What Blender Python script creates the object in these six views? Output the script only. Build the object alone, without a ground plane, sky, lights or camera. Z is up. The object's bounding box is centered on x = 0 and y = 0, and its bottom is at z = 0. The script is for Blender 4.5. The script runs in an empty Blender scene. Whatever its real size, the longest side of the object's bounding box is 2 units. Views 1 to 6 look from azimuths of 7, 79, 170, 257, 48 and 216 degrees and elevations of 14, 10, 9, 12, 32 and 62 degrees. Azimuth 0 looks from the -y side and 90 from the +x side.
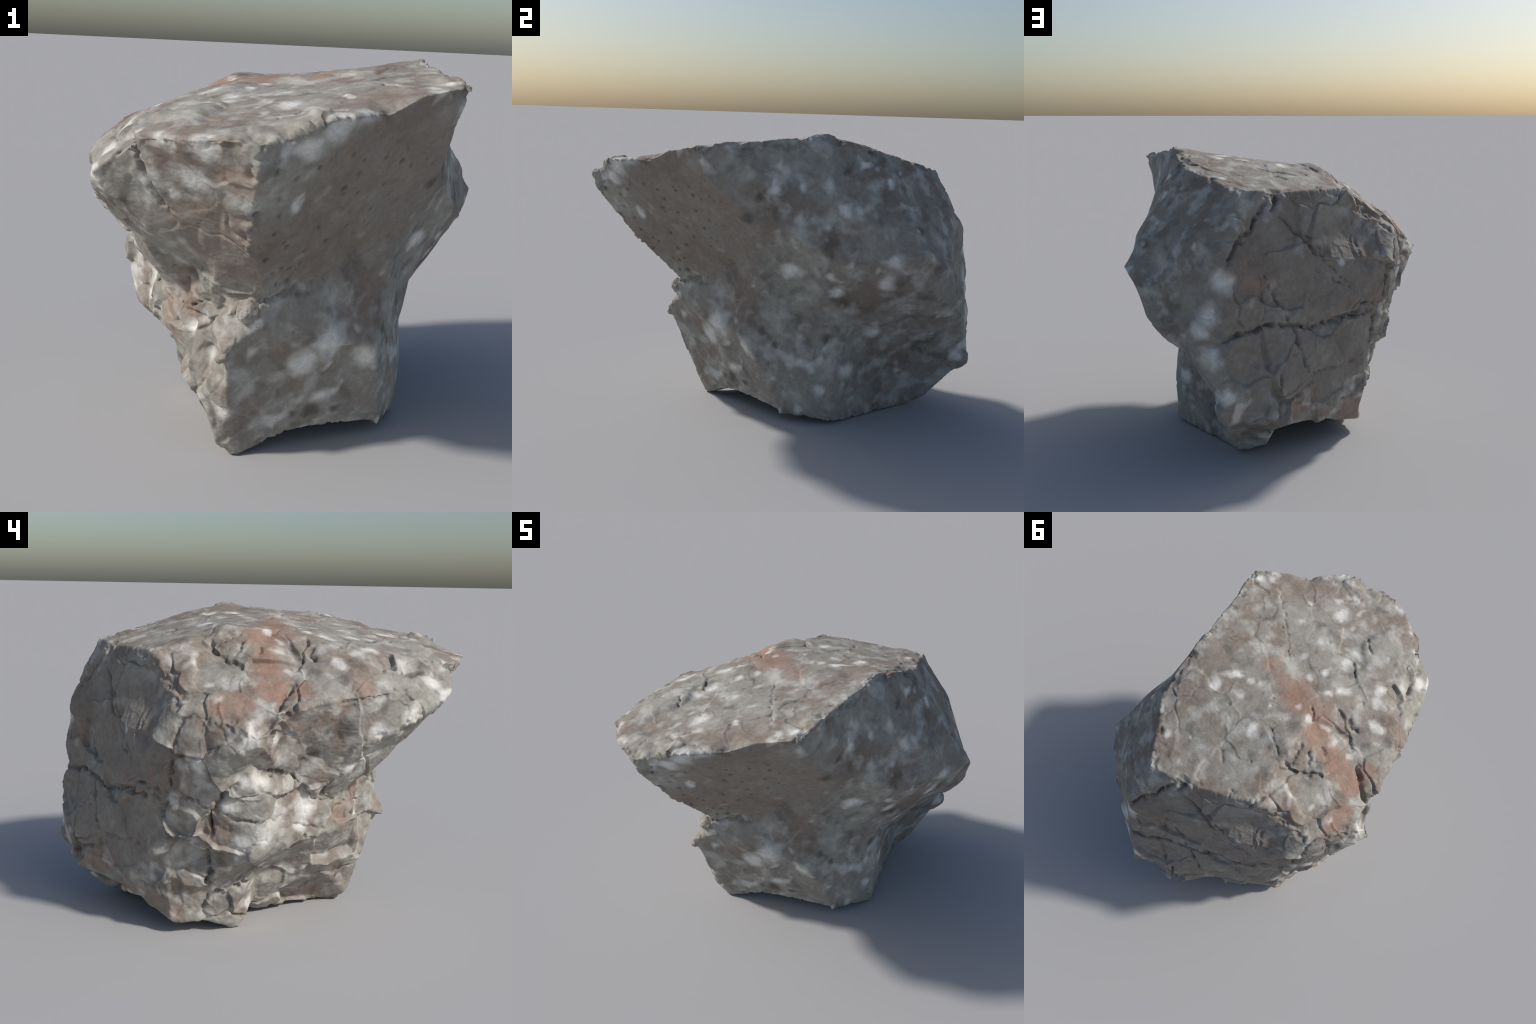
import bpy, bmesh, math
import numpy as np
from mathutils import Vector
from mathutils.kdtree import KDTree

# ------------------------------------------------------------------
# 1. Landmarks of the boulder: corners where fracture faces meet (metres)
#    south = beak (-y), north = back (+y), east = +x, west = -x
# ------------------------------------------------------------------
P = {
    # rim of the tilted top: peak, back, west shoulder
    "peak": (.521, .121, 1.476), "rim_ne": (.489, .450, 1.388), "back_e": (.276, .785, 1.302),
    "back_m": (.036, .735, 1.285), "back_w": (-.268, .575, 1.282), "notch_w": (-.385, .550, 1.180),
    "shoulder_w": (-.575, .490, 1.068), "nose_w": (-0.802, 0.228, 0.937), "nose_top": (-.748, .219, .981),
    "nose_n": (-.778, .262, .920), "nose_s": (-.775, .190, .925), "nose_u": (-.740, .225, .885),
    # west roll-over edge of the top
    "west_a": (-.690, .149, 1.050), "west_b": (-.665, -.080, 1.097), "west_c": (-.660, -.296, 1.118),
    "west_d": (-.600, -.475, 1.140), "lobe": (-.500, -.720, 1.098), "lobe_top": (-.478, -.690, 1.150),
    "lobe_back": (-0.445, -0.670, 1.180),
    # beak
    "beak_ww": (-.411, -.650, 1.250), "beak_w": (-.352, -.842, 1.226), "beak_sw": (-.240, -.910, 1.235),
    "beak_s": (-.060, -.997, 1.250), "beak_e": (.056, -1.005, 1.245), "beak_notch": (.124, -.937, 1.257),
    "beak_lip": (.250, -.915, 1.320), "step_low": (0.402, -0.735, 1.327), "step_high": (.500, -.640, 1.380),
    
    
    "corner_se": (.650, -.523, 1.413), "rim_e": (.578, -.240, 1.432),
    # top surface
    "top_ridge": (-.225, .240, 1.388), "top_nw": (-.251, .343, 1.332), "top_w": (-.263, -.114, 1.342),
    "top_wa": (-.160, -.140, 1.364), "top_sw": (-.122, -.609, 1.304), "top_swa": (-.195, -.531, 1.299),
    "top_sb": (-.168, -.405, 1.318), "flake": (-.186, -.740, 1.296), "flake_low": (-.151, -.745, 1.281),
    "beak_mid": (-.148, -.837, 1.260), "top_hole": (.086, -.853, 1.288),
    "top_s": (.064, -.639, 1.322), "top_m": (.103, -.172, 1.372), "top_pink": (.148, -.052, 1.410),
    "top_e": (.300, .242, 1.422), "top_n": (-.030, .309, 1.380), "top_c": (.225, .113, 1.428),
    "top_ma": (.181, -.270, 1.386), "slope_nb": (-.405, .465, 1.215), "slope_nc": (-.355, .299, 1.262), "top_ra": (-.280, .227, 1.350), "slope_sd": (-.402, -.392, 1.290),
    "step_a": (.330, -.600, 1.364), "step_b": (.420, -.645, 1.370), "lip_mid": (.330, -.822, 1.324),
    "slope_n": (-.362, .288, 1.252), "slope_na": (-.361, .243, 1.268), "slope_p": (-.373, .123, 1.292),
    "slope_m": (-.393, -.057, 1.248), "slope_ma": (-.476, -.018, 1.204), "slope_s": (-.379, -.387, 1.293),
    "slope_sa": (-.500, -.207, 1.240), "slope_sb": (-.482, -.249, 1.252), "slope_w": (-.600, .136, 1.107),
    "slope_wa": (-0.543, 0.199, 1.155), "slope_wb": (-0.477, 0.237, 1.205), "slope_nw": (-.601, .360, 1.088),
    "slope_wc": (-.539, .032, 1.150),
    # south-east face: ridge under the beak, pitted face, neck crease
    "keel_a": (.046, -.978, 1.160), "keel_b": (.012, -.828, .976), "keel_c": (.026, -.652, .793),
    "neck_s": (.030, -.530, .665), "neck_a": (.186, -.386, .708), "neck_b": (.316, -.287, .796),
    "pit_a": (.145, -.866, 1.152), "pit_b": (.405, -.613, 1.209), "pit_c": (.141, -.663, .935),
    "pit_d": (.248, -.521, .919), "pit_e": (.382, -.452, 1.019), "pit_f": (.299, -.707, 1.166),
    "pit_g": (.133, -.749, 1.045), "pit_h": (.504, -.340, 1.061), "under_lip": (.437, -.672, 1.302),
    "se_top": (.604, -.466, 1.272), "se_mid": (.577, -.218, 1.037),
    # east face
    "east_a": (.607, -.140, 1.203), "east_b": (.657, .186, 1.126), "east_c": (.594, .437, 1.240),
    "east_d": (.558, .318, 1.327), "east_e": (.713, .500, 1.060), "east_f": (.724, .356, 1.038),
    "east_corner": (.790, .585, .925), "east_ridge_a": (.627, -.091, 1.032), "east_ridge_b": (.667, .023, .950),
    "east_ridge_c": (.721, .228, .863), "east_low_a": (.477, -.193, .877), "east_low_b": (.557, .000, .806),
    "east_low_c": (.603, .163, .723), "east_low_d": (.692, .414, .759), "east_low_e": (.482, -.070, .722),
    "ne_bulge": (.730, .700, .830), "ne_low": (.694, .700, .700), "ne_foot": (0.612, 0.690, 0.600),
    "ne_mid": (0.452, 0.868, 0.900), "ne_side": (.549, .835, .700), "ne_side_low": (.490, .900, .550),
    "ne_side_b": (.650, .785, .675), "ne_up": (.448, .815, 1.092), "north_upper": (0.285, 0.857, 1.158), "rim_mid": (.382, .603, 1.338),
    # lower body, south and east
    "shoulder_s": (-.097, -.588, .489), "pebble_seat": (-.001, -.537, .574), "shoulder_t": (.010, -.556, .640),
    "body_edge": (0.447, -0.136, 0.478), "body_edge_low": (.466, -.091, .402), "body_s": (.285, -.345, .470),
    "foot_sw": (-.072, -.360, .000), "foot_sw_u": (-.138, -.392, .060), "foot_s": (.173, -.240, .092),
    "front_a": (.128, -.293, .145), "front_b": (.264, -.220, .170),
    "front_c": (.015, -.472, .440), "front_d": (.290, -.305, .550), "neck_c": (0.140, -0.425, 0.712), "under_e": (.545, .190, .615), "stem_up": (.474, -.005, .550),
    "front_e": (.295, -.265, .390), "front_f": (.050, -.503, .550), "front_g": (.420, -.190, .645), "stem_a": (.504, .030, .490), "stem_b": (.478, -.055, .515),
    "foot_se": (.454, -.054, .061), "foot_e": (0.526, 0.195, 0.012), "body_e": (.533, .219, .511),
    "body_e_mid": (0.515, 0.220, 0.400), "body_e_low": (0.528, 0.200, 0.270), "keel_w": (-.093, -.470, .228),
    "edge_se_a": (.408, -.255, .435), "edge_se_b": (.443, -.157, .289), "edge_se_c": (.447, -.096, .156),
    "east_stem": (0.497, 0.040, 0.430), "east_stem_low": (.514, .040, .250), "stem_in": (.473, .286, .266), "foot_in": (.462, .290, .004),
    # north face
    "north_a": (.340, .937, .969), "north_b": (.340, .985, .590), "north_x": (.027, .834, .669),
    "north_l": (.250, .950, .663), "north_c": (-.122, .738, .984), "north_d": (-.344, .584, 1.090),
    "north_e": (-.249, .706, .933), "north_f": (-.255, .727, .657), "north_g": (.360, .985, .420),
    "north_h": (-.060, .830, .385), "north_i": (-.235, .727, .526), "north_j": (-.319, .690, .611),
    "north_r": (.035, .860, .270), "north_s": (.357, .962, .755), "north_t": (.180, .920, .635), "north_u": (-.330, .630, .240), "north_v": (-.445, .640, .845), "knob_up": (.420, .940, .430), "lip_ne": (.450, .770, .430),
    "tip_in": (.250, .775, .125), "north_w": (-.300, .698, .462), "ne_side_c": (.512, .890, .675),
    "ne_edge": (.400, .905, 1.020), "ne_edge_b": (.420, .915, .930),
    "north_p": (.170, .845, 1.060), "north_q": (-.315, .685, .930), "cliff_n": (-.455, .620, .760), "arch": (.050, .700, .145), "arch_w": (-.100, .600, .135), "tip_e": (.300, .800, .065),
    "north_k": (-.340, .674, .776), "north_m": (-.090, .774, .742), "north_n": (.140, .940, .400),
    "knob": (0.376, 0.988, 0.268), "knob_low": (0.345, 0.945, 0.225), "knob_e": (.385, .900, .343),
    "edge_n": (0.485, 0.310, 0.475), "edge_n_a": (0.460, 0.430, 0.445), "edge_n_b": (0.410, 0.660, 0.395),
    "hollow_a": (0.400, 0.400, 0.350), "hollow_b": (0.300, 0.620, 0.200), "ledge_n": (.115, .945, .238),
    "under_ne": (0.530, 0.590, 0.575), "under_ne_b": (.430, .350, .370),
    "ledge_ne": (.262, .930, .235), "ledge_nw": (-.020, .790, .160), "tip": (.235, .715, .000),
    "low_w": (-.196, .648, .113), "red_corner": (-.395, .527, .064),
    "ledge_low": (0.150, 0.880, 0.180), "tip_n": (0.210, 0.780, 0.070), "tip_w": (.150, .760, .060),
    # west cliff and blocks
    "cliff_b": (-.649, .363, .776), "cliff_c": (-.624, .385, .654),
    "nose_low": (-.670, .249, .822), "band_w": (-0.525, 0.545, 0.685), "block_r": (-0.585, 0.395, 0.485),
    "cliff_d": (-0.685, 0.375, 0.930), "cliff_e": (-0.735, 0.315, 0.900), "cliff_f": (-.640, .397, .841), "west_low": (-.450, .430, .400), "west_low_b": (-.455, .420, .250),
    "pyramid_up": (-.675, .210, .740), "top_nwb": (-.272, .415, 1.325), "slope_sc": (-.490, -.330, 1.258), "west_e": (-.595, -.240, 1.185),
    "block_l": (-0.442, 0.545, 0.480), "corner_nw": (-.403, .615, .442), "corner_nw_low": (-.436, .563, .263),
    "pyramid": (-.640, .200, .845), "pyramid_s": (-.500, .008, .757), "pyramid_m": (-.640, .150, .570),
    "pyramid_r": (-.457, -.083, .618), "ledge": (-.605, .200, .405), "ledge_s": (-.570, .100, .437),
    "recess": (-0.430, 0.120, 0.330), "recess_s": (-0.362, -0.285, 0.450), "under": (-0.300, 0.030, 0.180),
    "ledge_w": (-.490, -.080, .460), "under_b": (-.325, .020, .285),
    "under_s": (-.235, -.250, .190), "foot_w": (-0.405, 0.300, 0.045), "foot_w_low": (-.325, .205, .000),
    "foot_mid": (-.200, .120, .030), "floor": (.120, .200, .070), "front_w": (-.195, -.426, .268),
    # underside of the beak, west
    "under_beak_a": (-0.555, -0.500, 0.962), "under_beak_b": (-0.560, -0.275, 0.885), "under_beak_c": (-.409, -.152, .650),
    "under_beak_d": (-.480, -.150, .718), "under_beak_e": (-0.450, -0.480, 0.885), "under_beak_f": (-0.235, -0.400, 0.722), "under_neck": (-.160, -.410, .540),
    "beak_face_a": (-.150, -.895, 1.168), "beak_face_b": (-.150, -.748, .985), "beak_face_c": (-.120, -.605, .800), "beak_face_d": (-.055, -.895, 1.115),
    "beak_face_e": (-.090, -.735, .958), "beak_face_f": (-.230, -.510, .770), "beak_face_g": (-.275, -.855, 1.185), "under_beak_h": (-.400, -.545, .867), "under_neck_b": (-.140, -.455, .555),
    "under_beak_g": (-.365, -.635, .915), "recess_nose": (-.525, .115, .800), "brown_block": (-0.325, -0.375, 0.542), "under_c": (-.310, .120, .220),
    "slab": (-.371, -.265, .612), "slab_s": (-.172, -.505, .660),
}
RIDGES = [
    "peak rim_ne rim_mid back_e back_m back_w notch_w shoulder_w nose_top nose_w",
    "nose_top west_a west_b west_c west_d lobe lobe_top lobe_back",
    "beak_ww beak_w beak_sw beak_s beak_e beak_notch beak_lip lip_mid step_low step_high corner_se rim_e peak",
    "beak_e keel_a keel_b keel_c neck_s neck_a neck_b",
    "corner_se se_top", "east_corner ne_bulge ne_mid north_a back_e",
    "east_corner east_ridge_c east_ridge_b east_ridge_a",
    "ne_bulge ne_low ne_foot under_ne edge_n_a edge_n_b knob_e", "body_e edge_n edge_n_a",
    "pebble_seat shoulder_s keel_w foot_sw_u", "edge_se_a edge_se_b edge_se_c foot_se",
    "foot_sw foot_s foot_se foot_e foot_in tip", "body_e body_e_mid body_e_low foot_e", "lobe under_beak_a under_beak_b under_beak_d",
    "shoulder_w cliff_f cliff_b cliff_c block_r", "nose_w cliff_e cliff_b", "block_l corner_nw_low red_corner", "nose_low pyramid",
    "pyramid pyramid_m ledge", "pyramid pyramid_s pyramid_r slab slab_s neck_s", "ledge ledge_s ledge_w recess_s",
    "top_ridge top_wa", "knob north_g north_b ne_mid",
    "red_corner low_w ledge_nw ledge_n ledge_ne knob_low", "hollow_a hollow_b",
]

# Joints and cracks: half width, depth, line of points on the stone
CRACKS = {
    "back_split": (.008, .026, [(.118, .762, 1.276), (.163, .811, 1.198), (.217, .859, 1.128), (.278, .922, 1.066), (.341, .936, .969)]),
    "back_branch": (.008, .020, [(.083, .775, 1.188), (.033, .763, 1.148), (-.034, .751, 1.081), (-.091, .744, 1.014), (-.119, .740, .980)]),
    "back_branch_low": (.006, .011, [(-.119, .740, .980), (-.112, .751, .900), (-.207, .725, .848), (-.321, .681, .802)]),
    "back_cross": (.007, .018, [(.150, .885, .943), (.105, .868, .844), (.047, .842, .730), (.018, .830, .666), (.002, .832, .595), (-.032, .825, .526), (-.066, .825, .402)]),
    "back_shelf": (.010, .032, [(.387, .954, .619), (.254, .949, .669), (.101, .872, .680), (.018, .830, .669), (-.072, .792, .639), (-.170, .749, .638), (-.254, .726, .663), (-.378, .648, .656), (-.511, .553, .676)]),
    "back_low_e": (.006, .012, [(-.066, .826, .391), (.021, .879, .357), (.094, .922, .332)]),
    "back_low_w": (.006, .012, [(-.066, .826, .391), (-.145, .769, .414), (-.266, .688, .430), (-.387, .626, .453)]),
    "back_upright": (.007, .015, [(-.342, .585, 1.090), (-.338, .616, .993), (-.342, .637, .906)]),
    "back_joint": (.007, .020, [(.102, .911, .449), (.099, .923, .354), (.101, .935, .261)]),
    "back_side": (.006, .010, [(.289, .956, .909), (.293, .946, .826), (.278, .947, .742), (.264, .950, .669)]),
    "back_hair": (.005, .008, [(.184, .904, .927), (.162, .896, .852), (.140, .888, .776), (.175, .910, .687)]),
    "back_short": (.006, .010, [(.041, .865, .519), (-.045, .817, .534)]),
    "back_red": (.006, .010, [(.059, .905, .308), (-.076, .781, .263), (-.215, .670, .223), (-.366, .587, .222)]),
    "back_dent": (.015, .034, [(.075, .746, 1.274), (.084, .762, 1.234), (.098, .779, 1.199)]),
    "west_joint": (.010, .038, [(-.668, .259, .797), (-.654, .308, .739), (-.631, .354, .683), (-.621, .378, .639), (-.604, .381, .560), (-.581, .387, .478), (-.488, .374, .382), (-.490, .368, .292), (-.444, .348, .206)]),
    "block_head": (.008, .025, [(-.513, .553, .683), (-.548, .506, .674), (-.584, .449, .670), (-.609, .407, .648)]),
    "block_foot": (.008, .020, [(-.513, .553, .683), (-.457, .578, .616), (-.445, .561, .535), (-.450, .535, .480), (-.502, .457, .464), (-.522, .385, .433)]),
    "west_shelf": (.009, .028, [(.171, .909, .671), (.025, .833, .670), (-.089, .783, .641), (-.249, .728, .650), (-.309, .695, .670), (-.372, .652, .707), (-.437, .606, .710), (-.513, .553, .688)]),
    "pyramid_foot": (.006, .015, [(-.621, .352, .628), (-.623, .268, .582), (-.634, .175, .580), (-.578, .075, .576), (-.508, -.011, .581)]),
    "brown_foot": (.006, .015, [(-.568, .060, .534), (-.495, -.039, .520), (-.462, -.106, .502), (-.402, -.196, .469)]),
    "beak_contact": (.008, .020, [(-.663, .218, .852), (-.599, .139, .789), (-.508, .016, .759), (-.479, -.061, .695), (-.446, -.118, .628), (-.381, -.245, .607)]),
    "brown_split": (.006, .016, [(-.413, -.175, .612), (-.372, -.260, .598), (-.220, -.375, .549), (-.152, -.450, .548)]),
    "low_seam": (.007, .022, [(-.439, .280, .234), (-.435, .201, .286), (-.439, .112, .340), (-.435, .032, .368), (-.479, -.046, .435), (-.474, -.091, .500)]),
    "foot_seam": (.008, .020, [(-.421, .377, .076), (-.437, .378, .147), (-.443, .348, .194), (-.438, .280, .222), (-.432, .200, .250), (-.349, .088, .225)]),
    "low_hair": (.005, .010, [(-.229, -.200, .165), (-.213, -.316, .203), (-.179, -.403, .212)]),
    "cliff_seam": (.008, .018, [(-.591, .461, 1.059), (-.556, .497, .993), (-.532, .514, .907), (-.514, .537, .820), (-.512, .553, .704)]),
    "cliff_hair": (.007, .012, [(.006, .757, 1.126), (-.112, .728, 1.038), (-.172, .729, .935), (-.281, .696, .843), (-.321, .678, .817)]),
    "cliff_short": (.006, .010, [(-.350, .577, 1.111), (-.320, .622, 1.022), (-.328, .646, .916)]),
    "foot_back": (.007, .012, [(.065, .910, .303), (-.040, .832, .337), (-.147, .758, .384)]),
    "top_joint": (.006, .010, [(-.077, .232, 1.380), (-.161, .283, 1.375), (-.256, .342, 1.329)]),
    "top_step": (.009, .024, [(-.256, .342, 1.329), (-.308, .319, 1.292), (-.360, .289, 1.254), (-.415, .242, 1.238), (-.483, .198, 1.200)]),
    "top_cleft": (.009, .022, [(-.268, -.119, 1.339), (-.332, -.096, 1.296), (-.390, -.059, 1.252), (-.468, -.016, 1.209)]),
    "west_cleft": (.012, .040, [(-.524, .006, 1.167), (-.586, .060, 1.122), (-.682, .132, 1.057)]),
    "slit_a": (.009, .020, [(-.316, .186, 1.314), (-.354, .241, 1.274)]),
    "slit_b": (.009, .016, [(-.350, .112, 1.303), (-.389, .138, 1.278)]),
    "slit_c": (.007, .012, [(-.173, -.023, 1.372), (-.250, .052, 1.347)]),
    "slit_d": (.011, .020, [(-.360, -.126, 1.288), (-.403, -.097, 1.254), (-.439, -.116, 1.243)]),
    "slit_e": (.007, .012, [(-.253, .193, 1.357), (-.291, .269, 1.321), (-.306, .306, 1.296)]),
    "flake_edge": (.007, .015, [(-.118, -.608, 1.304), (-.163, -.560, 1.302), (-.207, -.536, 1.297)]),
    "top_vein": (.005, .008, [(.478, -.522, 1.389), (.402, -.451, 1.386), (.296, -.364, 1.379), (.187, -.262, 1.375), (.100, -.164, 1.374)]),
    "lip_cleft": (.008, .018, [(.076, -.839, 1.289), (.089, -.794, 1.299), (.150, -.730, 1.322)]),
    "lip_slit": (.006, .012, [(.033, -.971, 1.255), (-.010, -.896, 1.270)]),
    "top_slit": (.006, .010, [(-.160, -.411, 1.318), (-.234, -.346, 1.317)]),
    "top_slit_b": (.007, .012, [(.056, .482, 1.347), (.012, .513, 1.336), (-.017, .538, 1.326)]),
    "rim_slit": (.007, .012, [(-.600, -.229, 1.178), (-.637, -.209, 1.137)]),
    "slab_gap": (.010, .030, [(-.379, -.770, 1.228), (-.340, -.807, 1.181), (-.319, -.765, 1.124), (-.296, -.722, 1.064), (-.256, -.689, 1.006)]),
    "slab_gap_w": (.010, .030, [(-.495, -.502, 1.197), (-.483, -.576, 1.201), (-.443, -.690, 1.180), (-.440, -.740, 1.168)]),
    "beak_edge": (.005, .009, [(-.189, -.515, .776), (-.182, -.485, .706), (-.145, -.512, .653)]),
    "brown_hair": (.005, .015, [(-.380, -.240, .559), (-.296, -.335, .577), (-.174, -.456, .607)]),
    "neck_crease": (.009, .020, [(-.109, -.531, .615), (-.058, -.531, .619), (.040, -.523, .660), (.141, -.432, .697)]),
    "low_chip": (.005, .009, [(-.208, -.398, .269), (-.145, -.457, .373)]),
}

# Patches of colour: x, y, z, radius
WHITE = [
    (0.08, -0.64, 1.32, 0.055), (0.53, -0.55, 1.39, 0.035), (0.58, -0.48, 1.41, 0.035), (0.30, 0.24, 1.42, 0.038), (-0.03, 0.31, 1.38, 0.042),
    (0.23, 0.12, 1.43, 0.026), (0.16, 0.10, 1.42, 0.025), (-0.17, -0.14, 1.36, 0.025), (-0.38, -0.39, 1.29, 0.042), (-0.50, -0.22, 1.24, 0.032),
    (-0.74, 0.23, 0.98, 0.034), (0.25, -0.57, 1.35, 0.020), (-0.13, -0.38, 1.32, 0.040), (-0.10, -0.24, 1.35, 0.030), (-0.73, 0.22, 1.00, 0.045),
    (-0.66, 0.14, 0.95, 0.045), (-0.62, 0.43, 0.84, 0.038), (-0.64, 0.18, 0.76, 0.050), (-0.47, -0.07, 0.61, 0.055), (-0.67, 0.26, 0.77, 0.035),
    (-0.62, 0.14, 0.52, 0.060), (-0.63, 0.30, 0.64, 0.040), (-0.49, -0.64, 1.15, 0.050), (-0.51, -0.69, 1.09, 0.045), (-0.48, -0.21, 1.25, 0.035),
    (-0.56, -0.52, 1.02, 0.050), (-0.58, -0.37, 0.94, 0.050), (-0.49, -0.26, 0.79, 0.040), (-0.44, 0.33, 0.22, 0.030), (-0.33, 0.14, 0.10, 0.035),
    (-0.49, -0.05, 0.52, 0.035), (-0.61, 0.24, 0.48, 0.040), (-0.48, -0.64, 1.16, 0.050), (-0.16, -0.85, 1.12, 0.050), (-0.23, -0.75, 1.06, 0.025),
    (0.19, -0.89, 1.24, 0.045), (0.25, -0.87, 1.28, 0.050), (-0.12, -0.94, 1.21, 0.045), (-0.48, -0.04, 0.61, 0.035), (-0.58, 0.08, 0.62, 0.035),
    (-0.23, -0.36, 0.49, 0.045), (-0.00, -0.54, 0.58, 0.028), (-0.12, -0.45, 0.20, 0.035), (0.26, -0.36, 0.47, 0.070), (0.39, -0.25, 0.39, 0.060),
    (0.24, -0.26, 0.23, 0.040), (-0.45, -0.32, 0.82, 0.035), (0.66, 0.19, 1.13, 0.035), (0.59, 0.44, 1.25, 0.030), (0.56, 0.32, 1.33, 0.028),
    (0.61, -0.14, 1.21, 0.035), (0.69, 0.41, 0.76, 0.050), (0.60, 0.17, 0.72, 0.032), (0.48, 0.28, 0.27, 0.050), (0.52, 0.13, 0.17, 0.035),
    (0.14, -0.75, 1.05, 0.028), (0.54, -0.03, 0.81, 0.040), (0.49, 0.41, 0.48, 0.045), (0.38, 0.92, 0.31, 0.035), (0.17, -0.39, 0.40, 0.060),
    (0.36, 0.93, 0.90, 0.060), (0.42, 0.92, 0.74, 0.055), (0.46, 0.90, 0.68, 0.050), (-0.25, 0.70, 0.93, 0.022), (0.41, 0.95, 0.55, 0.050),
    (0.34, 0.98, 0.37, 0.035),
]
RUST = [
    (-0.06, -0.03, 1.39, 0.060), (-0.15, 0.00, 1.38, 0.060), (-0.25, 0.02, 1.35, 0.065), (-0.29, 0.11, 1.33, 0.050), (-0.39, 0.10, 1.28, 0.050),
    (-0.46, 0.11, 1.22, 0.050), (-0.56, 0.11, 1.14, 0.055), (-0.59, 0.00, 1.13, 0.045), (0.04, -0.03, 1.40, 0.040), (0.14, -0.07, 1.41, 0.035),
    (-0.62, 0.27, 1.08, 0.040), (-0.61, 0.34, 1.08, 0.040), (-0.61, 0.28, 1.09, 0.040), (-0.64, -0.16, 1.05, 0.050), (-0.27, 0.71, 0.73, 0.040),
    (-0.37, 0.57, 0.16, 0.060), (-0.40, 0.53, 0.11, 0.050), (-0.06, 0.79, 0.26, 0.050), (-0.36, -0.27, 0.53, 0.060), (-0.31, -0.30, 0.47, 0.050),
    (-0.16, -0.19, 0.06, 0.050), (-0.63, -0.27, 1.15, 0.050), (-0.29, 0.70, 0.73, 0.040), (-0.30, 0.60, 0.15, 0.070), (-0.15, 0.70, 0.18, 0.060),
    (-0.01, 0.83, 0.25, 0.050), (0.21, 0.92, 0.87, 0.045), (0.31, 0.96, 0.30, 0.045), (0.35, 0.85, 1.11, 0.030), (-0.44, 0.60, 0.76, 0.030),
    (-0.03, -0.93, 1.14, 0.060), (-0.26, -0.40, 0.64, 0.050), (-0.26, -0.36, 0.56, 0.050), (-0.06, -0.93, 1.15, 0.050),
]
DARK = [
    (-0.61, -0.21, 0.99, 0.060), (-0.55, -0.08, 0.86, 0.035), (-0.55, 0.07, 0.78, 0.040), (-0.42, -0.66, 1.01, 0.030), (0.44, -0.15, 0.48, 0.030),
    (0.57, -0.27, 1.07, 0.045), (0.59, 0.22, 0.65, 0.045), (0.52, 0.06, 0.43, 0.040), (0.46, -0.09, 0.41, 0.025), (0.53, 0.16, 0.45, 0.040),
    (0.60, -0.22, 1.18, 0.030), (0.58, 0.21, 1.30, 0.030), (0.69, 0.56, 1.03, 0.040), (0.19, -0.26, 0.17, 0.040), (0.13, -0.30, 0.15, 0.030),
    (0.28, -0.21, 0.16, 0.030),
]

# Lumps: blocks that stand proud (+) or hollows (-): centre, radii, height
LUMPS = {
    "north_west_block": ((-.52, .49, .56), (.10, .10, .085), .018),
    "knob": ((.37, .95, .28), (.06, .06, .07), .012),
    "top_flake": ((-.24, -.60, 1.29), (.13, .15, .08), .014),
}
CENTRE = np.array((0., .10, .78))
SPACING = .06
VOXEL = .005


# ------------------------------------------------------------------
# 2. Noise tools
# ------------------------------------------------------------------
def hash3(i, j, k, seed):
    h = (i * 374761393 + j * 668265263 + k * 2147483647 + seed * 1274126177) & 0xFFFFFFFF
    h = ((h ^ (h >> 13)) * 1274126177) & 0xFFFFFFFF
    h = ((h ^ (h >> 16)) * 2246822519) & 0xFFFFFFFF
    return (h ^ (h >> 15)) & 0xFFFFFFFF


def rnd(i, j, k, seed):
    return hash3(i, j, k, seed) / 4294967295.0


def perlin(p, scale, seed):
    q = p * scale
    c = np.floor(q).astype(np.int64)
    f = q - c
    u = f * f * f * (f * (f * 6 - 15) + 10)
    out = np.zeros(len(p))
    for dx in (0, 1):
        for dy in (0, 1):
            for dz in (0, 1):
                i, j, k = c[:, 0] + dx, c[:, 1] + dy, c[:, 2] + dz
                g = [rnd(i, j, k, seed + 7 * a) * 2 - 1 for a in range(3)]
                d = g[0] * (f[:, 0] - dx) + g[1] * (f[:, 1] - dy) + g[2] * (f[:, 2] - dz)
                w = (u[:, 0] if dx else 1 - u[:, 0]) * (u[:, 1] if dy else 1 - u[:, 1]) * (u[:, 2] if dz else 1 - u[:, 2])
                out += w * d
    return out * 1.6


def fractal(p, scale, seed, octaves=3, gain=.5):
    return sum(perlin(p, scale * 2 ** o, seed + 31 * o) * gain ** o for o in range(octaves))


def cells(p, scale, seed):
    """Nearest cell: offset from its centre, its random numbers, and gap to the second nearest."""
    q = p * scale
    c = np.floor(q).astype(np.int64)
    best = np.full(len(p), 9.)
    second = np.full(len(p), 9.)
    off = np.zeros_like(p)
    ids = np.zeros((len(p), 3))
    for dx in (-1, 0, 1):
        for dy in (-1, 0, 1):
            for dz in (-1, 0, 1):
                i, j, k = c[:, 0] + dx, c[:, 1] + dy, c[:, 2] + dz
                v = np.stack([i + rnd(i, j, k, seed), j + rnd(i, j, k, seed + 1), k + rnd(i, j, k, seed + 2)], 1)
                o = q - v
                d = np.sqrt((o * o).sum(1))
                near = d < best
                second = np.where(near, best, np.minimum(second, d))
                best = np.where(near, d, best)
                off[near] = o[near]
                r = np.stack([rnd(i, j, k, seed + 3), rnd(i, j, k, seed + 4), rnd(i, j, k, seed + 5)], 1)
                ids[near] = r[near]
    return off / scale, ids * 2 - 1, (second - best) / scale


def smooth01(a, b, x):
    t = np.clip((x - a) / (b - a), 0, 1)
    return t * t * (3 - 2 * t)


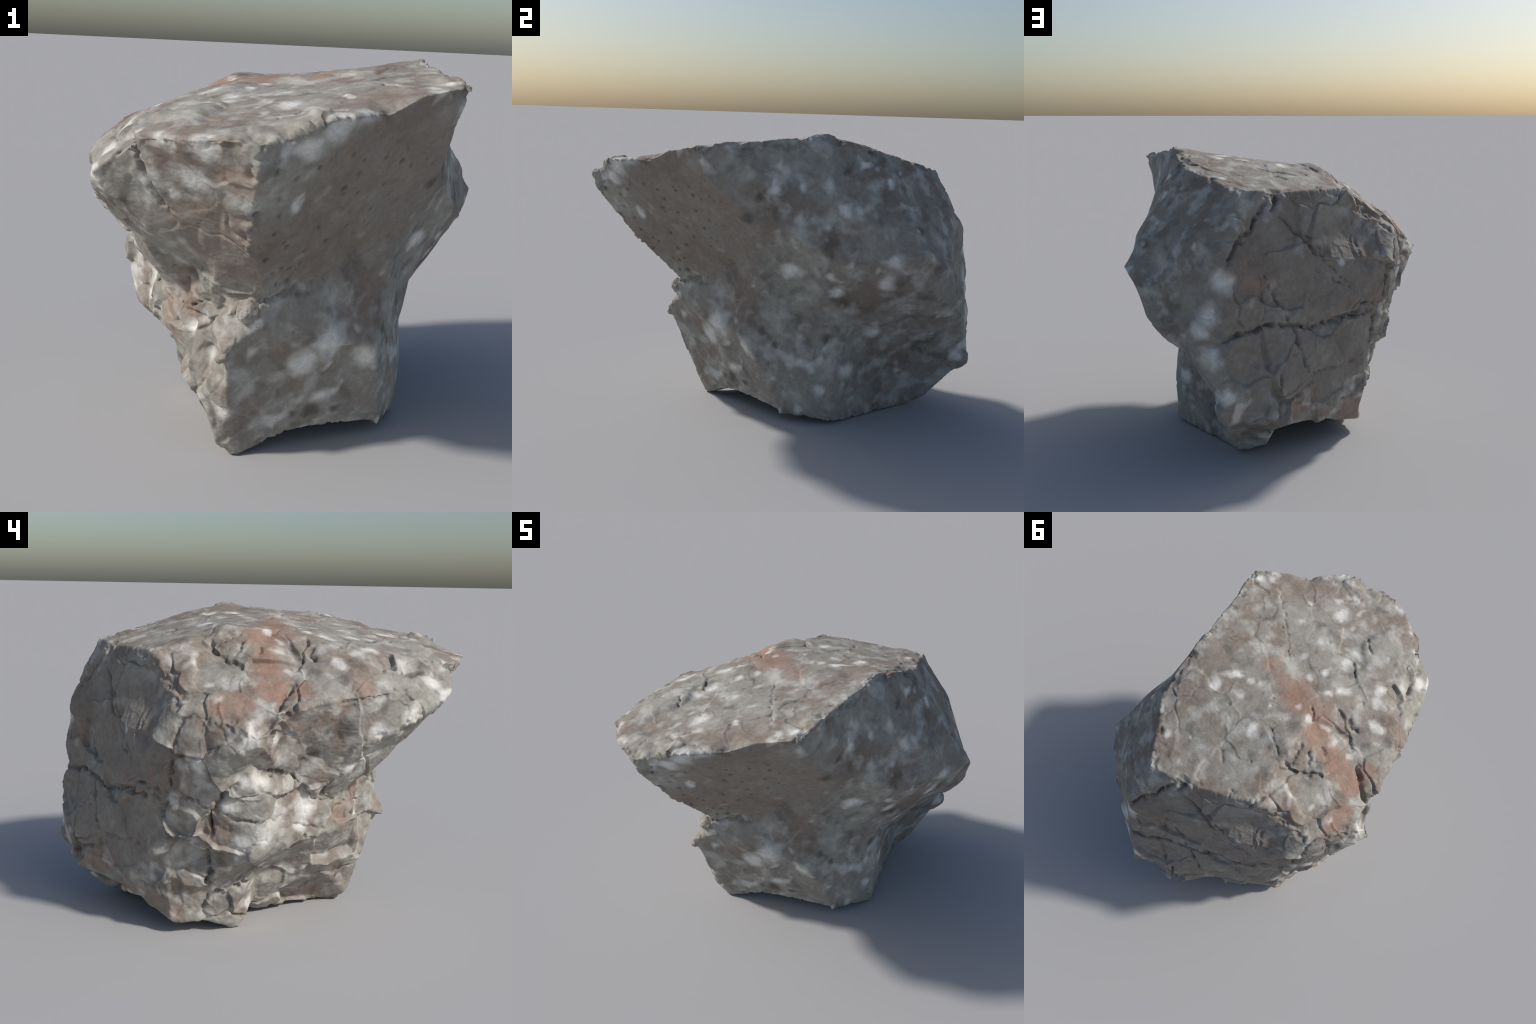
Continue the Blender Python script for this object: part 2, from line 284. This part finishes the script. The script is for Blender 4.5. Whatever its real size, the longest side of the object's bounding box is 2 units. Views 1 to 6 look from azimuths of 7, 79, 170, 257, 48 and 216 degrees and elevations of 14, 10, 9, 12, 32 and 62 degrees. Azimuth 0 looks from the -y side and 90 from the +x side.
# ------------------------------------------------------------------
# 3. The body
# ------------------------------------------------------------------
def base_cage():
    """Landmarks and points along the ridges, joined by the hull of their directions from the core."""
    pts = [np.array(v) for v in P.values()]
    for line in RIDGES:
        names = line.split()
        for a, b in zip(names, names[1:]):
            a, b = np.array(P[a]), np.array(P[b])
            n = int(np.linalg.norm(b - a) / SPACING)
            pts += [a + (b - a) * (i + 1) / (n + 1) for i in range(n)]
    pts = np.array(pts)
    d = pts - CENTRE
    d /= np.linalg.norm(d, axis=1)[:, None]
    bm = bmesh.new()
    vs = [bm.verts.new(x) for x in d]
    bmesh.ops.convex_hull(bm, input=vs)
    for v, x in zip(vs, pts):
        v.co = x
    bmesh.ops.delete(bm, geom=[v for v in bm.verts if not v.link_faces], context="VERTS")
    bmesh.ops.triangulate(bm, faces=bm.faces[:])
    bmesh.ops.recalc_face_normals(bm, faces=bm.faces[:])
    me = bpy.data.meshes.new("cage")
    bm.to_mesh(me)
    bm.free()
    return me


def remeshed(me):
    ob = bpy.data.objects.new("cage", me)
    bpy.context.scene.collection.objects.link(ob)
    mod = ob.modifiers.new("grid", "REMESH")
    mod.mode, mod.voxel_size, mod.adaptivity = "VOXEL", VOXEL, 0
    out = bpy.data.meshes.new_from_object(ob.evaluated_get(bpy.context.evaluated_depsgraph_get()))
    bpy.data.objects.remove(ob)
    bpy.data.meshes.remove(me)
    return out


def coords(me):
    v = np.empty(len(me.vertices) * 3, np.float32)
    me.vertices.foreach_get("co", v)
    return v.reshape(-1, 3).astype(np.float64)


def normals(v, quads):
    a, b, c, d = (v[quads[:, i]] for i in range(4))
    n = np.cross(c - a, d - b)
    out = np.stack([sum(np.bincount(quads[:, i], n[:, k], len(v)) for i in range(4)) for k in range(3)], 1)
    return out / np.maximum(np.linalg.norm(out, axis=1), 1e-12)[:, None]


def relax(v, edges, weight, steps):
    deg = np.bincount(edges.ravel(), minlength=len(v))[:, None]
    for _ in range(steps):
        s = np.stack([np.bincount(edges[:, 0], v[edges[:, 1], k], len(v)) + np.bincount(edges[:, 1], v[edges[:, 0], k], len(v)) for k in range(3)], 1)
        v = v + weight[:, None] * (s / deg - v)
    return v


def line_distance(p, line, reach):
    """Distance to a polyline (only looked for within its box grown by reach), and the place along it, 0 to 1."""
    line = np.array(line)
    lo, hi = line.min(0) - reach, line.max(0) + reach
    sel = np.nonzero(((p > lo) & (p < hi)).all(1))[0]
    q = p[sel]
    best = np.full(len(sel), 9.)
    place = np.zeros(len(sel))
    seg = np.linalg.norm(np.diff(line, axis=0), axis=1)
    total, run = seg.sum(), 0.
    for a, b, l in zip(line, line[1:], seg):
        t = np.clip(((q - a) @ (b - a)) / (l * l), 0, 1)
        d = np.linalg.norm(q - a - t[:, None] * (b - a), axis=1)
        near = d < best
        best[near] = d[near]
        place[near] = ((run + t * l) / total)[near]
        run += l
    return sel, best, place


me = remeshed(base_cage())
v = coords(me)
nq = len(me.polygons)
quads = np.empty(nq * 4, np.int32)
me.polygons.foreach_get("vertices", quads)
quads = quads.reshape(-1, 4)
edges = np.empty(len(me.edges) * 2, np.int32)
me.edges.foreach_get("vertices", edges)
edges = edges.reshape(-1, 2)

# soften the cage's flat triangles, but keep the broken rim and the other sharp ridges
sharp = np.zeros(len(v))
for k, line in enumerate(RIDGES[:5] + RIDGES[6:7] + RIDGES[11:14]):
    sel, d, _ = line_distance(v, [P[n] for n in line.split()], .08)
    sharp[sel] = np.maximum(sharp[sel], 1 - smooth01(.012, .05, d))
v = relax(v, edges, .5 * (1 - .9 * sharp), 22)
n0 = normals(v, quads)

# where the stone is which: faces by the way they look and where they lie
top = smooth01(.55, .85, n0[:, 2]) * smooth01(1.0, 1.15, v[:, 2])
south_east = smooth01(.40, .65, n0[:, 0] * .75 - n0[:, 1] * .66) * smooth01(.62, .72, v[:, 2])
east = smooth01(.25, .6, n0[:, 0])
north = smooth01(.3, .7, n0[:, 1])
west = smooth01(.25, .6, -n0[:, 0])
underside = smooth01(.2, .5, -n0[:, 2]) * smooth01(.7, .8, v[:, 2])
rugged = np.clip(.55 + .6 * west + .0 * north - .45 * east - .35 * south_east - .25 * top - .35 * underside, .12, 1.2)

warp = np.stack([fractal(v, 9, 11 + a, 2) for a in range(3)], 1) * .03

# broad swell and lumps
h = .003 + .010 * fractal(v, 3.2, 1, 2) * (.5 + .6 * rugged)
for c, r, height in LUMPS.values():
    q = (v + warp * .5 - np.array(c)) / np.array(r)
    h += height * (1 - smooth01(.75, 1.05, np.sqrt((q * q).sum(1))))

# fracture facets at two sizes: each cell is a tilted plane with a small step at its border
for scale, tilt, step, groove, seed in ((4.2, .13, .006, .004, 40), (10., .06, .0015, .0, 60)):
    off, ids, gap = cells(v + warp * .8, scale, seed)
    plane = (off * ids).sum(1) * tilt + ids[:, 0] * step
    edge = smooth01(0, .012, gap)
    h += plane * rugged * edge
    h -= groove * rugged * (1 - top) * (1 - .6 * north) * np.exp(-(gap / .006) ** 2) * (ids[:, 1] > .3)

# roughness, down to the grain
h += .0055 * fractal(v, 8, 2, 2) * (.35 + .65 * rugged)
h += .0012 * (1 - 2 * np.abs(fractal(v, 26, 3, 2))) * (.4 + .6 * rugged)
h += .0007 * fractal(v, 70, 4, 2)

# pits: weathered holes on the south-east face, scattered ones on the top
off, ids, gap = cells(v + warp * .3, 25., 80)
pit = np.linalg.norm(off, axis=1)
size = .008 + .007 * (ids[:, 0] * .5 + .5)
hole = 1 - smooth01(.35, 1., pit / size)
h -= hole * .012 * south_east * (ids[:, 1] > -.2) * smooth01(.42, .60, -v[:, 1] + .12) * smooth01(1.30, 1.15, v[:, 2])
h -= hole * .006 * top * (ids[:, 1] > .88)

v1 = v + n0 * h[:, None]
n1 = normals(relax(v1, edges, np.full(len(v), .5), 6), quads)

# cracks: ragged grooves along the joints
tree = KDTree(len(v))
for i, x in enumerate(v):
    tree.insert(x, i)
tree.balance()


def draped(line, step=.015):
    """The line laid onto the surface: sampled finely, each sample moved to the nearest point of the stone."""
    line = [np.array(x) for x in line]
    pts = [a + (b - a) * t for a, b in zip(line, line[1:]) for t in np.arange(0, 1, step / max(np.linalg.norm(b - a), step))] + [line[-1]]
    return [v[tree.find(Vector(x))[1]] for x in pts]


cut = np.zeros(len(v))
rag = np.stack([fractal(v, 16, 91 + a, 3) for a in range(3)], 1) * .014
thick = 1 + .6 * fractal(v, 13, 97, 2)
for name, (width, depth, line) in CRACKS.items():
    sel, d, place = line_distance(v + rag, draped(line), .07)
    ends = .25 + .75 * np.minimum(smooth01(0, .12, place), smooth01(1, .88, place))
    groove = depth * ends * np.clip(thick[sel], .3, 1.6) * np.exp(-(d / width) ** 2)
    lip = .10 * depth * np.exp(-(d / (width * 4)) ** 2)
    cut[sel] = np.maximum(cut[sel], groove + lip)
v2 = v1 - n1 * cut[:, None]

# ragged rims: chips taken off the sharp edges
chip = fractal(v, 14, 120, 3)
v2 -= n1 * (sharp * np.clip(chip, 0, 1) * .022)[:, None]
v2[:, 2] = np.maximum(v2[:, 2], 0)
me.vertices.foreach_set("co", v2.astype(np.float32).ravel())
me.polygons.foreach_set("use_smooth", np.ones(nq, bool))
me.update()


# ------------------------------------------------------------------
# 4. Material
# ------------------------------------------------------------------
class Nodes:
    def __init__(self, name):
        self.mat = bpy.data.materials.new(name)
        self.mat.use_nodes = True
        self.t = self.mat.node_tree
        self.bsdf = self.t.nodes["Principled BSDF"]
        self.obj = self.t.nodes.new("ShaderNodeTexCoord").outputs["Object"]

    def new(self, kind, **props):
        n = self.t.nodes.new("ShaderNode" + kind)
        for k, x in props.items():
            setattr(n, k, x)
        return n

    def put(self, socket, x):
        if isinstance(x, bpy.types.NodeSocket):
            self.t.links.new(x, socket)
        else:
            socket.default_value = x

    def noise(self, scale, detail=2., rough=.5, vec=None, seed=0.):
        n = self.new("TexNoise", noise_dimensions="4D")
        self.put(n.inputs["Vector"], vec or self.obj)
        n.inputs["W"].default_value = seed
        n.inputs["Scale"].default_value = scale
        n.inputs["Detail"].default_value = detail
        n.inputs["Roughness"].default_value = rough
        return n.outputs["Fac"]

    def math(self, op, a, b=0.):
        n = self.new("Math", operation=op)
        self.put(n.inputs[0], a)
        self.put(n.inputs[1], b)
        return n.outputs[0]

    def remap(self, x, lo, hi, to_lo=0., to_hi=1.):
        n = self.new("MapRange", interpolation_type="SMOOTHSTEP")
        for s, y in zip(n.inputs, (x, lo, hi, to_lo, to_hi)):
            self.put(s, y)
        return n.outputs[0]

    def mix(self, fac, a, b, blend="MIX"):
        n = self.new("Mix", data_type="RGBA", blend_type=blend)
        self.put(n.inputs[0], fac)
        self.put(n.inputs[6], a if isinstance(a, bpy.types.NodeSocket) else (*a, 1))
        self.put(n.inputs[7], b if isinstance(b, bpy.types.NodeSocket) else (*b, 1))
        return n.outputs[2]

    def patches(self, spots, vec):
        """Smallest distance to any spot, in units of its radius."""
        low = None
        for x, y, z, r in spots:
            d = self.new("VectorMath", operation="DISTANCE")
            self.put(d.inputs[0], vec)
            d.inputs[1].default_value = (x, y, z)
            u = self.math("DIVIDE", d.outputs["Value"], r)
            low = u if low is None else self.math("MINIMUM", low, u)
        return low

    def warped(self, scale, amount, seed):
        n = self.new("TexNoise", noise_dimensions="4D")
        self.put(n.inputs["Vector"], self.obj)
        n.inputs["W"].default_value = seed
        n.inputs["Scale"].default_value = scale
        n.inputs["Detail"].default_value = 3
        s = self.new("VectorMath", operation="SUBTRACT")
        self.put(s.inputs[0], n.outputs["Color"])
        s.inputs[1].default_value = (.5, .5, .5)
        m = self.new("VectorMath", operation="MULTIPLY_ADD")
        self.put(m.inputs[0], s.outputs[0])
        m.inputs[1].default_value = (amount,) * 3
        self.put(m.inputs[2], self.obj)
        return m.outputs[0]


EVEN = [(-.05, .85, .75, .55), (.38, -.55, 1.0, .42), (-.05, -.75, .85, .22)]
GREY, GREEN_GREY, BROWN = (.278, .258, .228), (.318, .308, .270), (.228, .186, .153)
PALE, PINK, RUST_TONE, SHADOW = (.72, .71, .67), (.300, .218, .174), (.305, .192, .144), (.100, .089, .077)


def stone_material():
    k = Nodes("stone")
    soft = k.warped(7., .10, 1.)
    col = k.mix(k.remap(k.noise(4.2, 2., .5, soft, 2.), .40, .60), GREY, GREEN_GREY)
    col = k.mix(k.remap(k.noise(3.4, 4., .6, soft, 3.), .41, .66), col, BROWN)
    # blurred paler and darker mottling, calmer where the stone is even
    calm = k.remap(k.patches(EVEN, k.warped(3., .2, 15.)), .7, 1.15, .30, 1.)
    col = k.mix(k.math("MULTIPLY", k.remap(k.noise(10., 2.5, .5, None, 4.), .46, .68, 0., .85), calm), col, (.46, .45, .415))
    col = k.mix(k.math("MULTIPLY", k.remap(k.noise(11., 2.5, .5, None, 5.), .51, .73, 0., .62), calm), col, SHADOW)
    col = k.mix(k.remap(calm, .30, 1., .45, 0.), col, BROWN)
    # rust and pink mineral
    wide = k.warped(9., .09, 6.)
    red = k.mix(k.remap(k.noise(8., 3., .5, None, 7.), .42, .60), PINK, RUST_TONE)
    col = k.mix(k.remap(k.patches(RUST[:12], wide), 2.2, .8, 0., .88), col, red)
    col = k.mix(k.remap(k.patches(RUST[12:], wide), 1.7, .3, 0., .82), col, PINK)
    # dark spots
    d = k.patches(DARK, k.warped(16., .05, 9.))
    col = k.mix(k.remap(d, 1.2, .2, 0., .8), col, SHADOW)
    # white blotches: the large ones and small ones between
    small = k.remap(k.noise(11., 1.0, .4, None, 10.), .60, .78, 0., .75)
    col = k.mix(k.math("MULTIPLY", small, calm), col, PALE)
    d = k.patches(WHITE, k.warped(10., .11, 11.))
    col = k.mix(k.remap(d, 1.45, .2, 0., .90), col, PALE)
    # grain
    grain = k.remap(k.noise(120., 4., .65, None, 12.), .3, .7, .92, 1.07)
    fine = k.remap(k.noise(38., 4., .6, None, 13.), .3, .7, .90, 1.09)
    g = k.math("MULTIPLY", grain, fine)
    comb = k.new("CombineColor")
    for s in comb.inputs[:3]:
        k.put(s, g)
    col = k.mix(1., col, comb.outputs[0], "MULTIPLY")
    k.put(k.bsdf.inputs["Base Color"], col)
    k.bsdf.inputs["Roughness"].default_value = .82
    k.bsdf.inputs["Specular IOR Level"].default_value = .3
    bump = k.new("Bump")
    bump.inputs["Strength"].default_value = .35
    bump.inputs["Distance"].default_value = .004
    k.put(bump.inputs["Height"], k.noise(95., 5., .65, None, 14.))
    k.put(k.bsdf.inputs["Normal"], bump.outputs[0])
    return k.mat


stone = stone_material()
# ------------------------------------------------------------------
# 5. Parts: the cap above the neck, the base below it, blocks that the joints have freed
# ------------------------------------------------------------------
thing = bpy.data.objects.new("boulder", None)
bpy.context.scene.collection.objects.link(thing)
thing["label"] = "weathered grey boulder with overhanging tilted flat top"
thing["category"] = "rock"

NECK = ((-180, .60), (-150, .63), (-110, .66), (-90, .67), (-60, .74), (-30, .86), (0, .88), (60, .70), (90, .66), (120, .66), (150, .66), (165, .80), (180, .60))
centre = v2[quads].mean(1)
turn = np.degrees(np.arctan2(centre[:, 1] - .1, centre[:, 0]))
line = np.interp(turn, [a for a, _ in NECK], [z for _, z in NECK])
part = np.where(centre[:, 2] > line, 0, 1)
BLOCKS = (((-.53, .49, .56), (.11, .11, .09)), ((-.40, .27, .10), (.11, .12, .11)), ((-.60, .12, .66), (.14, .17, .13)), ((-.58, .14, .48), (.13, .16, .08)))
for k, (c, r) in enumerate(BLOCKS):
    q = (centre - np.array(c)) / np.array(r)
    part[((q * q).sum(1) < 1) & (part == 1)] = 2 + k
whole = normals(v2, quads)


def add_part(name, faces):
    used, local = np.unique(faces, return_inverse=True)
    m = bpy.data.meshes.new(name)
    m.vertices.add(len(used))
    m.vertices.foreach_set("co", v2[used].astype(np.float32).ravel())
    m.loops.add(faces.size)
    m.loops.foreach_set("vertex_index", local.ravel().astype(np.int32))
    m.polygons.add(len(faces))
    m.polygons.foreach_set("loop_start", np.arange(0, faces.size, 4, dtype=np.int32))
    m.polygons.foreach_set("use_smooth", np.ones(len(faces), bool))
    m.update(calc_edges=True)
    m.normals_split_custom_set_from_vertices(whole[used].astype(np.float32))
    m.materials.append(stone)
    ob = bpy.data.objects.new(name, m)
    ob.parent = thing
    bpy.context.scene.collection.objects.link(ob)
    return ob


for k, name in enumerate(["overhanging_cap", "base"] + ["broken_block"] * len(BLOCKS)):
    add_part(name, quads[part == k])
bpy.data.meshes.remove(me)


def chip(name, place, size, seed, turn):
    """A loose rounded or angular stone sitting in a joint."""
    bm = bmesh.new()
    bmesh.ops.create_icosphere(bm, subdivisions=5, radius=1)
    p = np.array([x.co[:] for x in bm.verts])
    off, ids, _ = cells(p + seed * 3.7, 1.1, seed)
    r = .92 + .10 * (off * ids).sum(1) + .08 * fractal(p + seed, 2.2, seed, 3)
    p = p * r[:, None] * np.array(size)
    c, s_ = math.cos(turn), math.sin(turn)
    p = p @ np.array(((c, s_, 0), (-s_, c, 0), (0, 0, 1)))
    for x, q in zip(bm.verts, p):
        x.co = q + np.array(place)
    m = bpy.data.meshes.new(name)
    bm.to_mesh(m)
    bm.free()
    m.polygons.foreach_set("use_smooth", np.ones(len(m.polygons), bool))
    m.materials.append(stone)
    ob = bpy.data.objects.new(name, m)
    ob.parent = thing
    bpy.context.scene.collection.objects.link(ob)


for k, (place, size, turn) in enumerate((
        ((.165, .915, .232), (.052, .035, .024), .35), ((.000, -.530, .575), (.022, .018, .020), .2),
        ((-.020, -.545, .625), (.050, .030, .045), .5))):
    chip("rock_chip", place, size, 5 + k, turn)
